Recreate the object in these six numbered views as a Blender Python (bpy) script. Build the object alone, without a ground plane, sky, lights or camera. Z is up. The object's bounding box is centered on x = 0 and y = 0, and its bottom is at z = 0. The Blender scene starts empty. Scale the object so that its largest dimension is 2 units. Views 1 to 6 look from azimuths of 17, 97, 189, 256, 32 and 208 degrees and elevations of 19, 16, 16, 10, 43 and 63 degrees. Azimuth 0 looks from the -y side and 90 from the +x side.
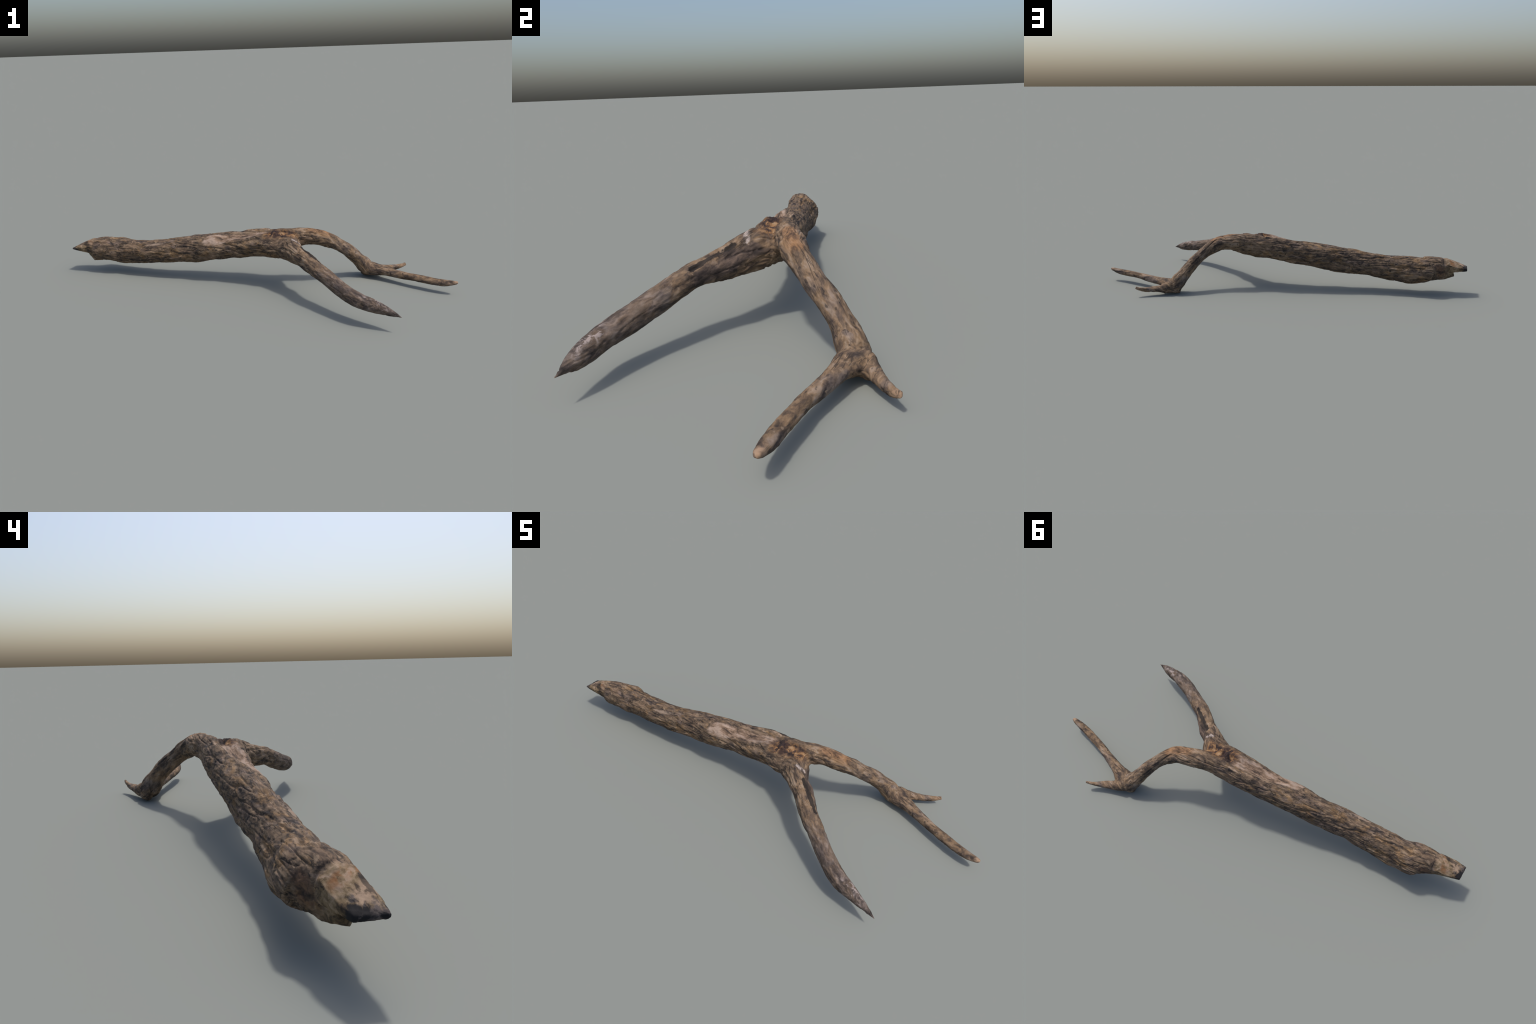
"""A weathered, forked fallen branch: a thick trunk with a splintered broken end,
forking into a downward bending branch that ends in two twigs, and a second
branch that ends in a sharp point."""
import bpy, bmesh, math
import numpy as np
from mathutils import Vector, noise

# --------------------------------------------------------------------------
# limbs: (x, y, z, half width, half height, roll in degrees) along each spine
# --------------------------------------------------------------------------
TRUNK = [
    (-0.822, 0.079, 0.118, 0.0600, 0.0500, 18),
    (-0.808, 0.077, 0.122, 0.0660, 0.0570, 20),
    (-0.771, 0.074, 0.125, 0.0690, 0.0650, 20),
    (-0.704, 0.075, 0.123, 0.0575, 0.0730, -20),
    (-0.638, 0.067, 0.125, 0.0578, 0.0670, -21),
    (-0.572, 0.064, 0.130, 0.0580, 0.0637, -24),
    (-0.506, 0.060, 0.137, 0.0569, 0.0628, -27),
    (-0.439, 0.058, 0.145, 0.0571, 0.0645, -26),
    (-0.373, 0.061, 0.153, 0.0582, 0.0678, -12),
    (-0.308, 0.064, 0.161, 0.0588, 0.0700, -6),
    (-0.243, 0.061, 0.172, 0.0646, 0.0680, -7),
    (-0.177, 0.062, 0.183, 0.0666, 0.0677, -8),
    (-0.112, 0.064, 0.194, 0.0624, 0.0689, -12),
    (-0.047, 0.063, 0.203, 0.0690, 0.0658, -9),
    (0.019, 0.060, 0.215, 0.0740, 0.0640, -7),
    (0.086, 0.056, 0.223, 0.0758, 0.0675, -8),
    (0.150, 0.049, 0.220, 0.0800, 0.0670, -15),
    (0.190, 0.046, 0.219, 0.0640, 0.0560, -12),
]
CORE = [
    (-0.880, 0.058, 0.133, 0.0440, 0.0520, -4),
    (-0.865, 0.057, 0.131, 0.0480, 0.0590, 0),
    (-0.837, 0.060, 0.132, 0.0535, 0.0615, -10),
    (-0.809, 0.065, 0.131, 0.0570, 0.0645, -22),
    (-0.770, 0.069, 0.130, 0.0585, 0.0655, -25),
]
# the splintered break: two angular chips, given by their corners
TONGUE_CORNERS = [
    (-1.001, 0.016, 0.138), (-1.001, 0.017, 0.129), (-0.993, 0.079, 0.138), (-0.993, 0.078, 0.127),
    (-0.955, 0.008, 0.142), (-0.955, 0.030, 0.161), (-0.950, 0.070, 0.161), (-0.948, 0.091, 0.146),
    (-0.930, 0.012, 0.130), (-0.925, 0.088, 0.122),
    (-0.885, 0.010, 0.155), (-0.888, 0.030, 0.184), (-0.890, 0.065, 0.187), (-0.885, 0.100, 0.165),
    (-0.850, 0.020, 0.105), (-0.850, 0.105, 0.115), (-0.840, 0.060, 0.190),
]
LOWER_CHIP_CORNERS = [
    (-0.931, 0.061, 0.092), (-0.928, 0.076, 0.104), (-0.926, 0.048, 0.112), (-0.920, 0.080, 0.125),
    (-0.886, 0.036, 0.067), (-0.884, 0.018, 0.100), (-0.880, 0.090, 0.083),
    (-0.840, 0.045, 0.068), (-0.840, 0.095, 0.080), (-0.840, 0.012, 0.110), (-0.840, 0.108, 0.140),
]
BENT_BRANCH = [
    (0.125, 0.068, 0.226, 0.0440, 0.0480, 0),
    (0.150, 0.074, 0.232, 0.0540, 0.0580, 0),
    (0.185, 0.081, 0.237, 0.0496, 0.0539, -1),
    (0.226, 0.091, 0.244, 0.0433, 0.0464, 0),
    (0.267, 0.103, 0.249, 0.0417, 0.0438, 2),
    (0.308, 0.112, 0.250, 0.0395, 0.0413, 7),
    (0.349, 0.122, 0.242, 0.0375, 0.0384, 7),
    (0.384, 0.140, 0.225, 0.0319, 0.0354, 10),
    (0.416, 0.162, 0.202, 0.0285, 0.0328, 19),
    (0.444, 0.184, 0.178, 0.0275, 0.0321, 25),
    (0.471, 0.209, 0.152, 0.0296, 0.0333, 23),
    (0.494, 0.232, 0.123, 0.0303, 0.0339, 18),
    (0.517, 0.252, 0.093, 0.0366, 0.0334, 0),
    (0.542, 0.267, 0.064, 0.0400, 0.0400, -3),
    (0.554, 0.284, 0.038, 0.0360, 0.0330, -3),
    (0.555, 0.294, 0.0040, 0.0250, 0.0190, 0),
]
POINTED_BRANCH = [
    (0.167, 0.054, 0.215, 0.0800, 0.0550, -20),
    (0.210, 0.012, 0.216, 0.0640, 0.0610, -20),
    (0.253, -0.033, 0.203, 0.0425, 0.0553, -20),
    (0.297, -0.069, 0.195, 0.0390, 0.0476, -29),
    (0.336, -0.113, 0.189, 0.0393, 0.0402, -19),
    (0.375, -0.154, 0.179, 0.0362, 0.0350, -11),
    (0.419, -0.188, 0.164, 0.0350, 0.0325, -12),
    (0.462, -0.220, 0.148, 0.0337, 0.0350, -24),
    (0.507, -0.254, 0.130, 0.0328, 0.0342, -27),
    (0.554, -0.285, 0.116, 0.0336, 0.0338, -21),
    (0.604, -0.311, 0.106, 0.0326, 0.0312, -13),
    (0.657, -0.329, 0.098, 0.0245, 0.0300, -23),
    (0.713, -0.347, 0.0880, 0.0135, 0.0220, -28),
    (0.752, -0.360, 0.080, 0.0055, 0.0070, -19),
    (0.770, -0.366, 0.0765, 0.0020, 0.0020, 0),
]
LONG_TWIG = [
    (0.560, 0.285, 0.036, 0.0500, 0.0330, 0),
    (0.603, 0.262, 0.042, 0.0415, 0.0304, 1),
    (0.650, 0.238, 0.046, 0.0279, 0.0222, -11),
    (0.696, 0.216, 0.045, 0.0236, 0.0194, -1),
    (0.744, 0.193, 0.046, 0.0203, 0.0188, -3),
    (0.792, 0.170, 0.048, 0.0195, 0.0168, -15),
    (0.842, 0.151, 0.049, 0.0199, 0.0160, -19),
    (0.891, 0.132, 0.049, 0.0192, 0.0166, -15),
    (0.942, 0.116, 0.051, 0.0184, 0.0155, -11),
    (0.984, 0.105, 0.059, 0.0125, 0.0095, -9),
    (1.000, 0.102, 0.063, 0.0070, 0.0050, -9),
]
SHORT_TWIG = [
    (0.579, 0.294, 0.037, 0.0320, 0.0330, 6),
    (0.607, 0.307, 0.031, 0.0264, 0.0268, 9),
    (0.634, 0.319, 0.031, 0.0218, 0.0165, 15),
    (0.663, 0.329, 0.031, 0.0183, 0.0142, 16),
    (0.692, 0.341, 0.031, 0.0128, 0.0137, 16),
    (0.721, 0.353, 0.035, 0.0080, 0.0120, 24),
    (0.750, 0.3635, 0.0465, 0.0055, 0.0086, 17),
]

# landmarks on the surface
KNOT = Vector((0.134, 0.035, 0.278))
WHITE_A, WHITE_B = Vector((0.238, -0.018, 0.270)), Vector((0.275, -0.018, 0.247))
SPLIT_A, SPLIT_B = Vector((0.285, -0.052, 0.242)), Vector((0.396, -0.148, 0.205))
WINDOW_A, WINDOW_B = Vector((-0.205, 0.022, 0.236)), Vector((0.075, 0.045, 0.284))
RIDGE_A, RIDGE_B = Vector((-0.560, 0.018, 0.172)), Vector((0.085, 0.095, 0.279))
CHANNEL_A, CHANNEL_B = Vector((-0.185, 0.030, 0.245)), Vector((0.088, 0.058, 0.284))
CHANNEL_DEPTH = 0.020
VOXEL = 0.0028


# --------------------------------------------------------------------------
# lofting
# --------------------------------------------------------------------------
def spline(points, per_span):
    """Catmull-Rom through the stations."""
    p = np.array(points, float)
    p = np.vstack([2 * p[0] - p[1], p, 2 * p[-1] - p[-2]])
    out = []
    for i in range(1, len(p) - 2):
        for t in np.linspace(0, 1, per_span, endpoint=False):
            a, b, c, d = p[i - 1], p[i], p[i + 1], p[i + 2]
            out.append(0.5 * (2 * b + (c - a) * t + (2 * a - 5 * b + 4 * c - d) * t * t
                              + (3 * b - a - 3 * c + d) * t ** 3))
    out.append(p[-2])
    out = np.array(out)
    out[:, 3:5] = np.maximum(out[:, 3:5], 0.0015)
    return out


def loft(bm, stations, sides=36, power=2.0, per_span=5):
    s = spline(stations, per_span)
    centre = s[:, :3]
    tangent = np.gradient(centre, axis=0)
    tangent /= np.linalg.norm(tangent, axis=1)[:, None]
    side = np.cross(tangent, [0, 0, 1])
    side /= np.linalg.norm(side, axis=1)[:, None]
    up = np.cross(side, tangent)
    rings = []
    for i in range(len(s)):
        roll = math.radians(s[i, 5])
        u = math.cos(roll) * side[i] + math.sin(roll) * up[i]
        v = -math.sin(roll) * side[i] + math.cos(roll) * up[i]
        ring = []
        for k in range(sides):
            a = 2 * math.pi * k / sides
            c, d = math.cos(a), math.sin(a)
            c = math.copysign(abs(c) ** (2 / power), c)
            d = math.copysign(abs(d) ** (2 / power), d)
            ring.append(bm.verts.new(centre[i] + u * s[i, 3] * c + v * s[i, 4] * d))
        rings.append(ring)
    for r0, r1 in zip(rings[:-1], rings[1:]):
        for k in range(sides):
            bm.faces.new((r0[k], r0[(k + 1) % sides], r1[(k + 1) % sides], r1[k]))
    bm.faces.new(list(reversed(rings[0])))
    bm.faces.new(rings[-1])


def chip(bm, corners):
    """A flat-faced splinter: the hull of its corners."""
    piece = bmesh.new()
    for c in corners:
        piece.verts.new(c)
    made = bmesh.ops.convex_hull(piece, input=piece.verts)
    loose = {v for v in made["geom_interior"] if isinstance(v, bmesh.types.BMVert)}
    bmesh.ops.delete(piece, geom=list(loose), context='VERTS')
    mesh = bpy.data.meshes.new("chip")
    piece.to_mesh(mesh)
    piece.free()
    bm.from_mesh(mesh)
    bpy.data.meshes.remove(mesh)


def solid_wood():
    """All limbs fused into one skin."""
    bm = bmesh.new()
    loft(bm, TRUNK)
    loft(bm, CORE, power=2.3)
    chip(bm, TONGUE_CORNERS)
    chip(bm, LOWER_CHIP_CORNERS)
    loft(bm, BENT_BRANCH)
    loft(bm, POINTED_BRANCH)
    loft(bm, LONG_TWIG, sides=24)
    loft(bm, SHORT_TWIG, sides=24)
    bmesh.ops.recalc_face_normals(bm, faces=bm.faces)
    mesh = bpy.data.meshes.new("fused")
    bm.to_mesh(mesh)
    bm.free()
    obj = bpy.data.objects.new("fused", mesh)
    bpy.context.scene.collection.objects.link(obj)
    mod = obj.modifiers.new("fuse", 'REMESH')
    mod.mode = 'VOXEL'
    mod.voxel_size = VOXEL
    mod.adaptivity = 0
    deps = bpy.context.evaluated_depsgraph_get()
    fused = bpy.data.meshes.new_from_object(obj.evaluated_get(deps))
    bpy.data.objects.remove(obj)
    return fused


# --------------------------------------------------------------------------
# straightened coordinates: every limb is unbent to run along x, so that
# grain and bark ridges follow the limbs.  The shader repeats this with nodes.
# --------------------------------------------------------------------------
def frame_to_x(direction):
    t = np.array(direction, float)
    t /= np.linalg.norm(t)
    s = np.cross([0, 0, 1], t)
    s /= np.linalg.norm(s)
    return np.array([t, s, np.cross(t, s)])


PIVOT_B = np.array((0.22, 0.01, 0.21))
PIVOT_A = np.array((0.36, 0.125, 0.24))
PIVOT_C = np.array((0.57, 0.27, 0.04))
ROT_B = frame_to_x((0.545, -0.375, -0.135))
ROT_A = frame_to_x((0.20, 0.15, -0.20))
ROT_C = frame_to_x((0.42, -0.155, 0.01))
OFF_B = PIVOT_B
OFF_A = PIVOT_A
OFF_C = OFF_A + ROT_A @ (PIVOT_C - PIVOT_A)


def ramp(x, a, b):
    t = np.clip((x - a) / (b - a), 0, 1)
    return t * t * (3 - 2 * t)


def limb_masks(P):
    in_b = ramp(P[:, 0], 0.17, 0.27) * ramp(-P[:, 1], -0.06, 0.0)
    in_a = ramp(P[:, 0], 0.32, 0.40) * (1 - in_b)
    in_c = ramp(P[:, 0], 0.535, 0.605) * (1 - in_b)
    return in_b, in_a, in_c


def straighten(P):
    in_b, in_a, in_c = (m[:, None] for m in limb_masks(P))
    Q = P
    Q = Q + in_a * ((P - PIVOT_A) @ ROT_A.T + OFF_A - Q)
    Q = Q + in_c * ((P - PIVOT_C) @ ROT_C.T + OFF_C - Q)
    return Q + in_b * ((P - PIVOT_B) @ ROT_B.T + OFF_B - Q)


def from_segment(P, a, b):
    a, b = np.array(a), np.array(b)
    t = np.clip(((P - a) @ (b - a)) / ((b - a) @ (b - a)), 0, 1)
    return np.linalg.norm(P - a - t[:, None] * (b - a), axis=1), t


def fractal(Q, scale, octaves=3, seed=0.0):
    s = np.array(scale)
    return np.array([noise.fractal(Vector(q * s + seed), 1.0, 2.0, octaves) for q in Q])


def relax(P, edges, weight, times):
    count = np.bincount(edges.ravel(), minlength=len(P))[:, None]
    for _ in range(times):
        total = np.stack([np.bincount(edges[:, 0], P[edges[:, 1], k], len(P))
                          + np.bincount(edges[:, 1], P[edges[:, 0], k], len(P))
                          for k in range(3)], 1)
        P = P + weight[:, None] * (total / count - P)
    return P


def sculpt(mesh):
    n = len(mesh.vertices)
    P = np.empty(n * 3)
    mesh.vertices.foreach_get("co", P)
    P = P.reshape(n, 3)
    edges = np.empty(len(mesh.edges) * 2, int)
    mesh.edges.foreach_get("vertices", edges)
    edges = edges.reshape(-1, 2)

    # blend the joints, keep the sharp ends
    joint = np.zeros(n)
    for c, r in (((0.235, 0.035, 0.225), 0.11), ((0.58, 0.28, 0.05), 0.075)):
        joint = np.maximum(joint, ramp(-np.linalg.norm(P - np.array(c), axis=1), -r, -0.4 * r))
    P = relax(P, edges, 0.08 + 0.42 * ramp(P[:, 0], -0.85, -0.80), 4)
    P = relax(P, edges, 0.5 * joint, 14)

    mesh.vertices.foreach_set("co", P.ravel())
    mesh.update()
    N = np.empty(n * 3)
    mesh.vertices.foreach_get("normal", N)
    N = N.reshape(n, 3)

    Q = straighten(P)
    in_b, in_a, in_c = limb_masks(P)
    thick = 1 - 0.55 * np.clip(in_b + in_a, 0, 1) * ramp(P[:, 0], 0.3, 0.5)
    thick = thick * (1 - 0.5 * in_c)
    thick = thick * (0.2 + 0.8 * ramp(P[:, 0], -0.88, -0.80))
    depth = 0.0045 * thick * fractal(Q, (9, 16, 16), 2, 3.1)            # lumps
    depth += 0.0026 * thick * fractal(Q, (14, 48, 48), 3, 11.7)         # bark ridges
    pits = fractal(Q, (55, 85, 85), 2, 29.0)
    depth -= 0.0022 * thick * ramp(pits, 0.25, 0.75)                    # bark pits
    depth += 0.0009 * fractal(Q, (60, 130, 130), 2, 47.0)

    # long grooves between raised fibre ridges
    groove = np.abs(fractal(Q, (3.2, 34, 34), 2, 61.0))
    depth -= 0.0034 * thick * ramp(-groove, -0.16, -0.01)
    depth += 0.0003 * thick
    # the trunk is fuller on its lower far flank
    flank = ramp(N @ np.array((0.0, 0.707, -0.707)), 0.55, 0.95) * ramp(-P[:, 0], -0.16, -0.05) * ramp(P[:, 0], -0.80, -0.70)
    depth += 0.0018 * flank
    # a bare, hollowed channel runs up the top of the trunk into the fork,
    # walled by a sharp rim of bark on the far side
    d, t = from_segment(P, WINDOW_A, WINDOW_B)
    bare = ramp(-d, -0.042, -0.020)
    depth = depth * (1 - 0.6 * bare)
    d, t = from_segment(P, CHANNEL_A, CHANNEL_B)
    rim_side, _ = from_segment(P, RIDGE_A, RIDGE_B)
    channel = ramp(-d, -0.044, -0.012) * ramp(t, 0.0, 0.25) * ramp(rim_side, 0.001, 0.012)
    depth -= CHANNEL_DEPTH * channel
    d, _ = from_segment(P, (0.155, 0.050, 0.285), (0.262, 0.040, 0.248))
    depth -= 0.010 * ramp(-d, -0.030, -0.006)
    # rough resinous knot
    d = np.linalg.norm((P - np.array(KNOT)) / np.array((0.075, 0.045, 0.05)), axis=1)
    depth += ramp(-d, -1.0, -0.2) * 0.008 * fractal(P, (38, 55, 45), 3, 5.0)
    # bark rim
    d, t = from_segment(P + 0.004 * fractal(P, (14, 14, 14), 2, 8.0)[:, None], RIDGE_A, RIDGE_B)
    depth += 0.0045 * ramp(-d, -0.013, -0.001)
    # long split in the bark of the pointed branch
    wob = 0.006 * fractal(P, (30, 30, 30), 2, 15.0)[:, None] * np.array((1, 1, 0.4))
    d, t = from_segment(P + wob, SPLIT_A, SPLIT_B)
    depth -= 0.006 * ramp(-d, -0.009, -0.002)

    P = P + N * depth[:, None]
    P[:, 2] -= 0.0015
    P[:, 2] -= min(P[:, 2].min(), 0.0)
    mesh.vertices.foreach_set("co", P.ravel())
    mesh.update()
    return P


# --------------------------------------------------------------------------
# material
# --------------------------------------------------------------------------
class Graph:
    def __init__(self, name):
        self.mat = bpy.data.materials.new(name)
        self.mat.use_nodes = True
        self.t = self.mat.node_tree
        self.t.nodes.clear()

    def put(self, socket, value):
        if value is None:
            return
        if hasattr(value, "is_output"):
            self.t.links.new(value, socket)
        else:
            socket.default_value = value

    def math(self, op, a, b=None, c=None, clamp=False):
        n = self.t.nodes.new("ShaderNodeMath")
        n.operation = op
        n.use_clamp = clamp
        for i, v in enumerate((a, b, c)):
            self.put(n.inputs[i], v)
        return n.outputs[0]

    def vec(self, op, a, b=None, scale=None):
        n = self.t.nodes.new("ShaderNodeVectorMath")
        n.operation = op
        self.put(n.inputs[0], a)
        self.put(n.inputs[1], b)
        if scale is not None:
            self.put(n.inputs["Scale"], scale)
        return n.outputs["Value"] if op in ('DOT_PRODUCT', 'LENGTH', 'DISTANCE') else n.outputs[0]

    def smooth(self, x, a, b, lo=0.0, hi=1.0):
        n = self.t.nodes.new("ShaderNodeMapRange")
        n.interpolation_type = 'SMOOTHSTEP'
        for i, v in enumerate((x, a, b, lo, hi)):
            self.put(n.inputs[i], v)
        return n.outputs[0]

    def mix(self, f, a, b, kind='RGBA', blend='MIX'):
        n = self.t.nodes.new("ShaderNodeMix")
        n.data_type = kind
        if kind == 'RGBA':
            n.blend_type = blend
        i = {'RGBA': (6, 7, 2), 'VECTOR': (4, 5, 1), 'FLOAT': (2, 3, 0)}[kind]
        self.put(n.inputs[0], f)
        self.put(n.inputs[i[0]], a)
        self.put(n.inputs[i[1]], b)
        return n.outputs[i[2]]

    def noise(self, v, scale, detail=4, rough=0.6, distort=0.0, stretch=None, shift=0.0):
        if stretch is not None or shift:
            n = self.t.nodes.new("ShaderNodeMapping")
            self.put(n.inputs[0], v)
            n.inputs["Location"].default_value = (shift, shift * 1.7, shift * 0.6)
            n.inputs["Scale"].default_value = stretch or (1, 1, 1)
            v = n.outputs[0]
        n = self.t.nodes.new("ShaderNodeTexNoise")
        self.put(n.inputs["Vector"], v)
        n.inputs["Scale"].default_value = scale
        n.inputs["Detail"].default_value = detail
        n.inputs["Roughness"].default_value = rough
        n.inputs["Distortion"].default_value = distort
        return n.outputs

    def colours(self, f, stops):
        n = self.t.nodes.new("ShaderNodeValToRGB")
        e = n.color_ramp.elements
        while len(e) < len(stops):
            e.new(0.5)
        for el, (p, c) in zip(e, stops):
            el.position = p
            el.color = (*c, 1)
        self.put(n.inputs[0], f)
        return n.outputs[0]

    def dist(self, P, a, b):
        a, b = Vector(a), Vector(b)
        ab = b - a
        pa = self.vec('SUBTRACT', P, a)
        t = self.math('MULTIPLY', self.vec('DOT_PRODUCT', pa, ab), 1 / ab.length_squared, clamp=True)
        return self.vec('LENGTH', self.vec('SUBTRACT', pa, self.vec('SCALE', ab, scale=t)))

    def near(self, P, a, b, inner, outer):
        return self.smooth(self.dist(P, a, b), outer, inner)


def rgb(r, g, b):
    return (r, g, b, 1.0)


def wood_material():
    g = Graph("weathered_wood")
    tc = g.t.nodes.new("ShaderNodeTexCoord")
    P = tc.outputs["Object"]
    sep = g.t.nodes.new("ShaderNodeSeparateXYZ")
    g.put(sep.inputs[0], P)
    x, y = sep.outputs[0], sep.outputs[1]

    # straightened grain coordinates (same rule as in straighten())
    in_b = g.math('MULTIPLY', g.smooth(x, 0.17, 0.27), g.smooth(y, 0.06, 0.0))
    not_b = g.math('SUBTRACT', 1.0, in_b)
    in_a = g.math('MULTIPLY', g.smooth(x, 0.32, 0.40), not_b)
    in_c = g.math('MULTIPLY', g.smooth(x, 0.535, 0.605), not_b)

    def unbend(pivot, rot, off):
        d = g.vec('SUBTRACT', P, tuple(pivot))
        comb = g.t.nodes.new("ShaderNodeCombineXYZ")
        for i in range(3):
            g.put(comb.inputs[i], g.vec('DOT_PRODUCT', d, tuple(rot[i])))
        return g.vec('ADD', comb.outputs[0], tuple(off))

    Q = g.mix(in_a, P, unbend(PIVOT_A, ROT_A, OFF_A), 'VECTOR')
    Q = g.mix(in_c, Q, unbend(PIVOT_C, ROT_C, OFF_C), 'VECTOR')
    Q = g.mix(in_b, Q, unbend(PIVOT_B, ROT_B, OFF_B), 'VECTOR')

    # warps
    wv = g.noise(Q, 14, 3, 0.55)[1]
    wv = g.vec('SUBTRACT', wv, (0.5, 0.5, 0.5))
    W = g.vec('ADD', Q, g.vec('SCALE', wv, scale=0.035))
    PW = g.vec('ADD', P, g.vec('SCALE', wv, scale=0.030))
    fine = g.vec('SUBTRACT', g.noise(Q, 60, 3, 0.6)[1], (0.5, 0.5, 0.5))
    PF = g.vec('ADD', PW, g.vec('SCALE', fine, scale=0.022))

    # mottled bark: crisp flakes of tan, brown and mauve between dark gaps
    mott = g.noise(W, 70, 5, 0.62, 0.35, stretch=(0.36, 1, 1))[0]
    blot = g.noise(W, 20, 3, 0.5, 0.3, stretch=(0.42, 1, 1), shift=4.0)[0]
    fibre = g.noise(W, 70, 3, 0.6, stretch=(0.10, 1.2, 1.2), shift=9.0)[0]
    value = g.math('ADD', g.math('MULTIPLY', mott, 0.46),
                   g.math('ADD', g.math('MULTIPLY', blot, 0.20), g.math('MULTIPLY', fibre, 0.34)))
    bark = g.colours(value, [
        (0.375, (0.022, 0.019, 0.018)),
        (0.435, (0.062, 0.046, 0.036)),
        (0.485, (0.110, 0.078, 0.053)),
        (0.535, (0.160, 0.112, 0.074)),
        (0.610, (0.255, 0.182, 0.122)),
    ])
    hue = g.noise(Q, 24, 3, 0.6, 0.5, stretch=(0.6, 1, 1), shift=2.3)[0]
    bark = g.mix(g.smooth(hue, 0.50, 0.60, 0.0, 0.75), bark,
                 g.mix(1.0, bark, rgb(1.02, 0.98, 1.00), blend='MULTIPLY'))
    bark = g.mix(g.smooth(hue, 0.49, 0.39, 0.0, 0.8), bark,
                 g.mix(1.0, bark, rgb(1.14, 1.00, 0.78), blend='MULTIPLY'))
    # mauve weathered patches
    mauve = g.noise(W, 34, 3, 0.55, 0.4, stretch=(0.42, 1, 1), shift=23.0)[0]
    bark = g.mix(g.smooth(mauve, 0.55, 0.64, 0.0, 0.5), bark,
                 g.colours(mott, [(0.38, (0.026, 0.023, 0.024)), (0.60, (0.165, 0.125, 0.108))]))

    # ochre, smoother skin on the branches and twigs
    limb = g.smooth(x, 0.14, 0.26)
    twig_val = g.noise(W, 44, 5, 0.62, 0.3, stretch=(0.40, 1, 1), shift=31.0)[0]
    skin = g.colours(twig_val, [
        (0.35, (0.030, 0.024, 0.022)), (0.43, (0.080, 0.058, 0.045)),
        (0.50, (0.155, 0.105, 0.067)), (0.56, (0.230, 0.153, 0.093)), (0.64, (0.300, 0.225, 0.165))])
    bark = g.mix(g.math('MULTIPLY', limb, 0.7), bark, skin)
    # slate-mauve stains on the outer twigs
    stain = g.noise(Q, 16, 2, 0.5, 0.3, stretch=(0.6, 1, 1), shift=91.0)[0]
    bark = g.mix(g.math('MULTIPLY', g.smooth(x, 0.36, 0.5), g.smooth(stain, 0.53, 0.65, 0.0, 0.65)), bark,
                 g.colours(twig_val, [(0.38, (0.035, 0.029, 0.030)), (0.66, (0.200, 0.170, 0.160))]))
    # dark pits and short cracks along the grain
    pit = g.noise(W, 76, 2, 0.5, 0.3, stretch=(0.36, 1, 1), shift=17.0)[0]
    bark = g.mix(g.smooth(pit, 0.615, 0.69, 0.0, 0.65), bark, rgb(0.020, 0.018, 0.019))
    plate = g.t.nodes.new("ShaderNodeTexVoronoi")
    plate.feature = 'DISTANCE_TO_EDGE'
    plate.inputs["Scale"].default_value = 30
    plate.inputs["Randomness"].default_value = 1.0
    pm = g.t.nodes.new("ShaderNodeMapping")
    pm.inputs["Scale"].default_value = (0.28, 1, 1)
    g.put(pm.inputs[0], g.vec('ADD', Q, g.vec('SCALE', fine, scale=0.03)))
    g.put(plate.inputs["Vector"], pm.outputs[0])
    crack = g.math('MULTIPLY', g.smooth(plate.outputs["Distance"], 0.045, 0.012),
                   g.math('MULTIPLY', g.smooth(g.noise(Q, 20, 2, 0.5, shift=37.0)[0], 0.50, 0.60),
                          g.smooth(x, 0.24, 0.10)))
    bark = g.mix(g.math('MULTIPLY', crack, 0.85), bark, rgb(0.022, 0.019, 0.018))
    # long dark seams along the grain
    seam = g.noise(Q, 34, 3, 0.55, 0.2, stretch=(0.085, 1, 1), shift=63.0)[0]
    seam = g.smooth(g.math('ABSOLUTE', g.math('SUBTRACT', seam, 0.5)), 0.022, 0.004)
    seam = g.math('MULTIPLY', seam, g.smooth(g.noise(Q, 26, 2, 0.5, stretch=(0.4, 1, 1), shift=66.0)[0], 0.44, 0.58))
    bark = g.mix(g.math('MULTIPLY', seam, 0.75), bark, rgb(0.026, 0.021, 0.019))
    # pale flecks
    fleck = g.noise(W, 70, 2, 0.5, 0.5, stretch=(0.5, 1, 1), shift=44.0)[0]
    bark = g.mix(g.smooth(fleck, 0.62, 0.70, 0.0, 0.45), bark, rgb(0.290, 0.215, 0.150))
    # stripped inner wall of the pointed branch, below the split
    inner = g.near(PF, (0.285, 0.000, 0.225), (0.40, -0.125, 0.180), 0.018, 0.034)
    bark = g.mix(g.math('MULTIPLY', inner, 0.8), bark,
                 g.colours(twig_val, [(0.36, (0.028, 0.022, 0.021)), (0.50, (0.072, 0.055, 0.050)),
                                      (0.66, (0.140, 0.100, 0.078))]))

    # grey-mauve weathered outer half of the pointed branch
    along_b = g.math('ADD', g.math('MULTIPLY', y, -1.0), g.math('MULTIPLY', blot, 0.10))
    grey = g.math('MULTIPLY', in_b, g.smooth(along_b, 0.18, 0.32))
    gval = g.noise(W, 50, 5, 0.62, 0.4, stretch=(0.42, 1, 1), shift=40.0)[0]
    greyc = g.colours(gval, [(0.36, (0.020, 0.018, 0.018)), (0.46, (0.060, 0.047, 0.043)),
                             (0.55, (0.115, 0.091, 0.080)), (0.66, (0.22, 0.18, 0.16))])
    bark = g.mix(g.math('MULTIPLY', grey, 0.62), bark, greyc)
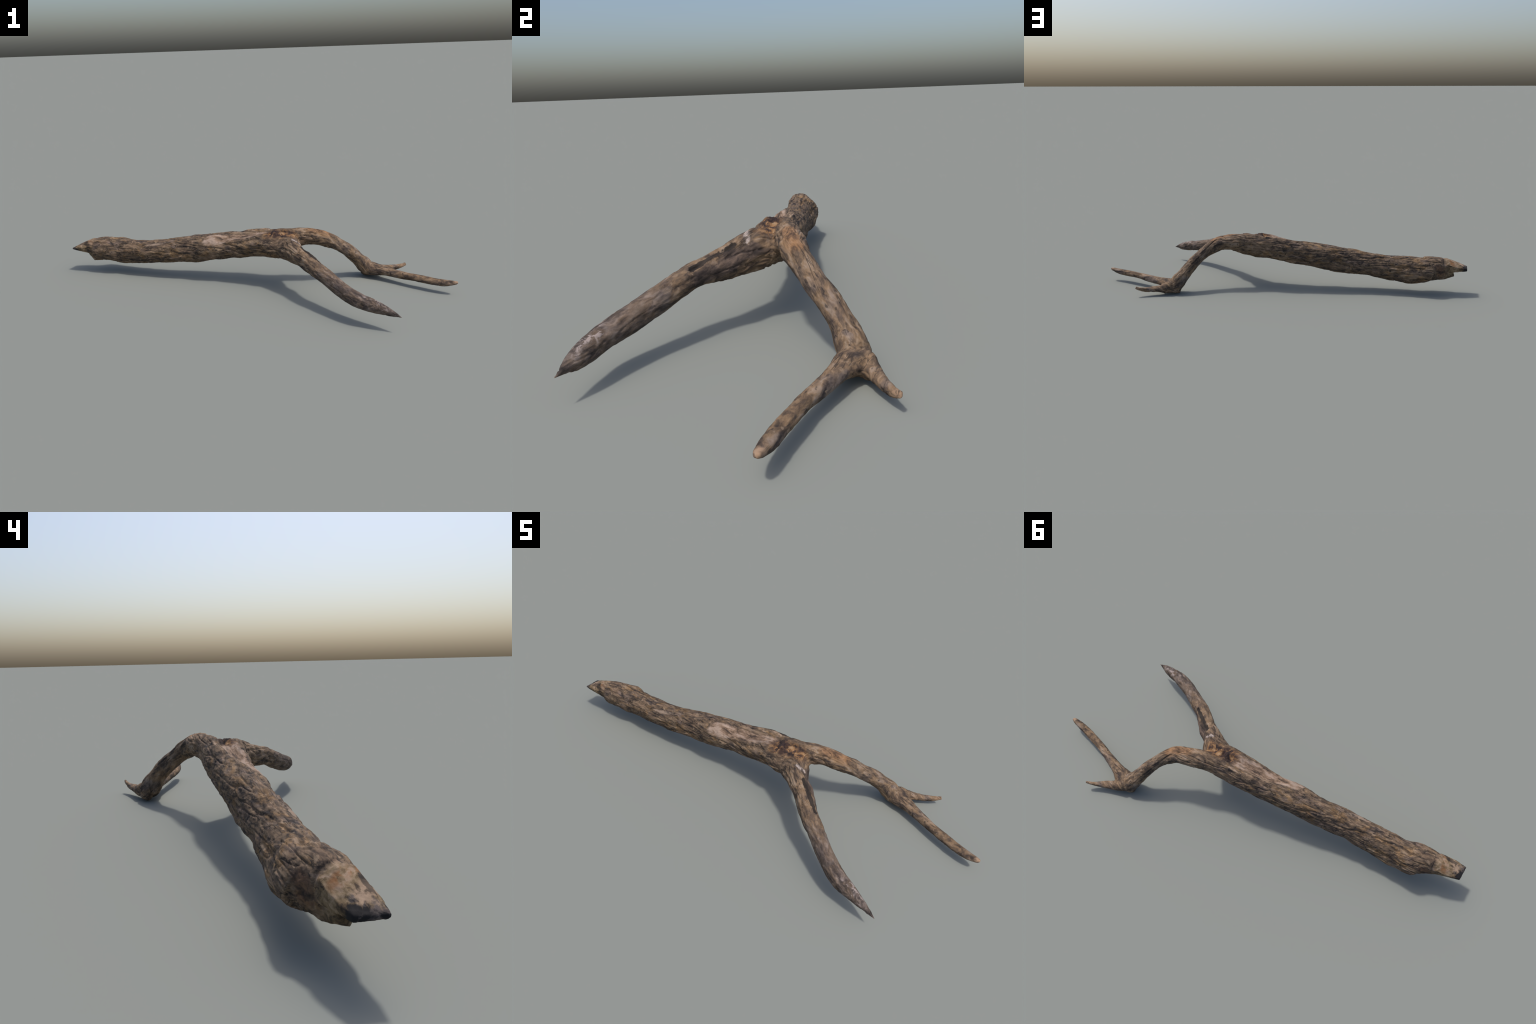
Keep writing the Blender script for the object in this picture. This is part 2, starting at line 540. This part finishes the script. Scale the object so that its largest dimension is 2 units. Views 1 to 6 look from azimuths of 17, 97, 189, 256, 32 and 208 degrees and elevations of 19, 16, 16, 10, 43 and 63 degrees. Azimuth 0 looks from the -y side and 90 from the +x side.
    chalk = g.math('MULTIPLY', g.near(PF, (0.625, -0.318, 0.135), (0.700, -0.345, 0.112), 0.010, 0.030),
                   g.smooth(g.noise(W, 55, 3, 0.6, 0.5, stretch=(0.6, 1, 1), shift=47.0)[0], 0.50, 0.60))
    bark = g.mix(g.math('MULTIPLY', chalk, 0.8), bark, rgb(0.34, 0.285, 0.265))

    # bare pale window in the bark, with its silvery rim
    sunk = Vector((0.0, 0.0, -0.012))
    wmask = g.near(PF, WINDOW_A + sunk, WINDOW_B + sunk, 0.022, 0.036)
    pale = g.colours(g.noise(W, 38, 5, 0.66, 0.4, stretch=(0.35, 1, 1), shift=51.0)[0], [
        (0.36, (0.040, 0.030, 0.026)), (0.43, (0.135, 0.090, 0.062)),
        (0.50, (0.245, 0.168, 0.118)), (0.60, (0.330, 0.250, 0.198))])
    wmask = g.math('MULTIPLY', wmask, g.smooth(mott, 0.38, 0.46, 0.55, 0.95))
    bark = g.mix(wmask, bark, pale)
    rim = g.near(PW, RIDGE_A, RIDGE_B, 0.004, 0.014)
    rim = g.math('MULTIPLY', rim, g.smooth(g.noise(W, 55, 3, 0.6, stretch=(0.2, 1, 1), shift=60.0)[0], 0.46, 0.56))
    bark = g.mix(g.math('MULTIPLY', rim, 0.65), bark, rgb(0.33, 0.25, 0.19))

    # dark resin and orange wood in the fork
    kn = g.noise(PW, 38, 5, 0.66, 0.5, stretch=(1.0, 0.7, 0.8), shift=70.0)[0]
    knotc = g.colours(kn, [(0.38, (0.018, 0.013, 0.014)), (0.46, (0.050, 0.032, 0.028)),
                           (0.50, (0.125, 0.068, 0.035)), (0.56, (0.240, 0.130, 0.058)),
                           (0.66, (0.310, 0.215, 0.130))])
    kmask = g.near(PF, KNOT + Vector((-0.02, 0, -0.010)), KNOT + Vector((0.075, 0.005, -0.020)), 0.018, 0.056)
    bark = g.mix(g.math('MULTIPLY', kmask, 0.95), bark, knotc)
    dark = g.near(PF, KNOT + Vector((0.008, -0.016, -0.008)), KNOT + Vector((0.0, 0.035, -0.010)), 0.014, 0.027)
    bark = g.mix(g.math('MULTIPLY', dark, 0.88), bark, rgb(0.026, 0.017, 0.018))
    # orange stain on the top of the bent branch
    stain = g.near(PF, (0.30, 0.10, 0.292), (0.375, 0.125, 0.265), 0.010, 0.036)
    bark = g.mix(g.math('MULTIPLY', stain, 0.5), bark,
                 g.mix(1.0, bark, rgb(1.35, 1.00, 0.72), blend='MULTIPLY'))
    # white sap streak
    white = g.near(PF, WHITE_A, WHITE_B, 0.003, 0.0105)
    bark = g.mix(g.math('MULTIPLY', white, g.smooth(mott, 0.44, 0.56, 0.1, 0.75)), bark, rgb(0.42, 0.36, 0.33))
    # split in the bark of the pointed branch
    split = g.near(g.vec('ADD', P, g.vec('SCALE', fine, scale=0.016)), SPLIT_A, SPLIT_B, 0.0075, 0.0115)
    bark = g.mix(g.math('MULTIPLY', split, 0.92), bark, rgb(0.020, 0.017, 0.016))

    # bare, stained wood of the broken end
    bx = g.math('ADD', x, g.math('MULTIPLY', g.math('SUBTRACT', blot, 0.5), 0.14))
    endm = g.smooth(bx, -0.875, -0.905)
    ev = g.noise(PF, 34, 5, 0.62, 0.5, stretch=(0.55, 1, 1), shift=80.0)[0]
    endc = g.colours(ev, [(0.38, (0.022, 0.018, 0.016)), (0.445, (0.085, 0.060, 0.036)),
                          (0.50, (0.175, 0.122, 0.068)), (0.56, (0.255, 0.185, 0.115)),
                          (0.64, (0.350, 0.255, 0.180))])
    bark = g.mix(g.math('MULTIPLY', endm, 0.85), bark, endc)
    rot = g.near(PF, (-0.838, 0.118, 0.150), (-0.855, 0.110, 0.120), 0.012, 0.034)
    bark = g.mix(g.math('MULTIPLY', rot, 0.8), bark, g.colours(ev, [
        (0.40, (0.018, 0.014, 0.014)), (0.50, (0.055, 0.034, 0.026)), (0.62, (0.170, 0.095, 0.055))]))
    rust = g.near(PF, (-0.895, 0.040, 0.180), (-0.92, 0.083, 0.168), 0.004, 0.024)
    bark = g.mix(g.math('MULTIPLY', rust, g.smooth(mott, 0.42, 0.52, 0.1, 0.8)), bark, rgb(0.215, 0.098, 0.042))
    cream = g.near(PF, (-0.940, 0.026, 0.160), (-0.960, 0.05, 0.155), 0.006, 0.026)
    bark = g.mix(g.math('MULTIPLY', cream, g.smooth(ev, 0.40, 0.50, 0.2, 0.85)), bark, rgb(0.380, 0.270, 0.190))
    tipx = g.math('ADD', x, g.math('ADD', g.math('MULTIPLY', g.math('SUBTRACT', blot, 0.5), 0.10),
                                   g.math('MULTIPLY', g.math('SUBTRACT', mott, 0.5), 0.06)))
    char = g.colours(ev, [(0.48, (0.017, 0.016, 0.017)), (0.62, (0.105, 0.085, 0.078))])
    bark = g.mix(g.smooth(tipx, -0.970, -0.984), bark, char)
    # fresh pale ends of the twigs
    ends = g.math('MAXIMUM', g.near(PF, (1.0, 0.10, 0.063), (0.992, 0.103, 0.06), 0.006, 0.020),
                  g.near(PF, (0.75, 0.3635, 0.046), (0.735, 0.358, 0.04), 0.006, 0.022))
    bark = g.mix(g.math('MULTIPLY', ends, g.smooth(mott, 0.42, 0.55, 0.15, 0.75)), bark, rgb(0.36, 0.24, 0.155))

    bsdf = g.t.nodes.new("ShaderNodeBsdfPrincipled")
    g.put(bsdf.inputs["Base Color"], bark)
    bsdf.inputs["Roughness"].default_value = 0.88
    bsdf.inputs["Specular IOR Level"].default_value = 0.2
    bump = g.t.nodes.new("ShaderNodeBump")
    bump.inputs["Strength"].default_value = 0.35
    bump.inputs["Distance"].default_value = 0.006
    g.put(bump.inputs["Height"], value)
    g.put(bsdf.inputs["Normal"], bump.outputs[0])
    out = g.t.nodes.new("ShaderNodeOutputMaterial")
    g.put(out.inputs["Surface"], bsdf.outputs[0])
    return g.mat


# --------------------------------------------------------------------------
# split the skin into named parts that share border vertices and normals
# --------------------------------------------------------------------------
def part_regions(F):
    """0 trunk, 1 broken end, 2 bent branch, 3 pointed branch, 4 long twig, 5 short twig"""
    region = np.zeros(len(F), int)
    x, y = F[:, 0], F[:, 1]
    region[x < -0.845] = 1
    region[x > 0.19 + 0.5 * np.maximum(0.08 - y, 0)] = 2
    region[(y < 0.045) & (x - 0.75 * y > 0.22)] = 3
    outer = (x > 0.615 - 0.45 * (y - 0.28)) & (y > 0.0)
    region[outer] = 4
    region[outer & (y > 0.291 - 0.10 * (0.66 - x))] = 5
    return region


def main():
    skin = solid_wood()
    P = sculpt(skin)
    n = len(P)
    N = np.empty(n * 3)
    skin.vertices.foreach_get("normal", N)
    N = N.reshape(n, 3)
    faces = [tuple(p.vertices) for p in skin.polygons]
    centres = np.array([P[list(f)].mean(0) for f in faces])
    region = part_regions(centres)

    root = bpy.data.objects.new("fallen_branch", None)
    root["label"] = "forked weathered driftwood branch with splintered end and mottled bark"
    root["category"] = "tree branch"
    bpy.context.scene.collection.objects.link(root)
    wood = wood_material()
    objects = {}
    for r, (name, parent) in enumerate((("trunk", None), ("broken_end", 0), ("branch", None),
                                        ("branch", None), ("twig", 2), ("twig", 2))):
        own = [f for f, k in zip(faces, region) if k == r]
        used = sorted({v for f in own for v in f})
        index = {v: i for i, v in enumerate(used)}
        mesh = bpy.data.meshes.new(name)
        mesh.from_pydata(P[used].tolist(), [], [[index[v] for v in f] for f in own])
        mesh.polygons.foreach_set("use_smooth", [True] * len(own))
        mesh.update()
        mesh.normals_split_custom_set_from_vertices(N[used].tolist())
        mesh.materials.append(wood)
        obj = bpy.data.objects.new(name, mesh)
        bpy.context.scene.collection.objects.link(obj)
        obj.parent = root if parent is None else objects[parent]
        objects[r] = obj
    bpy.data.meshes.remove(skin)


main()
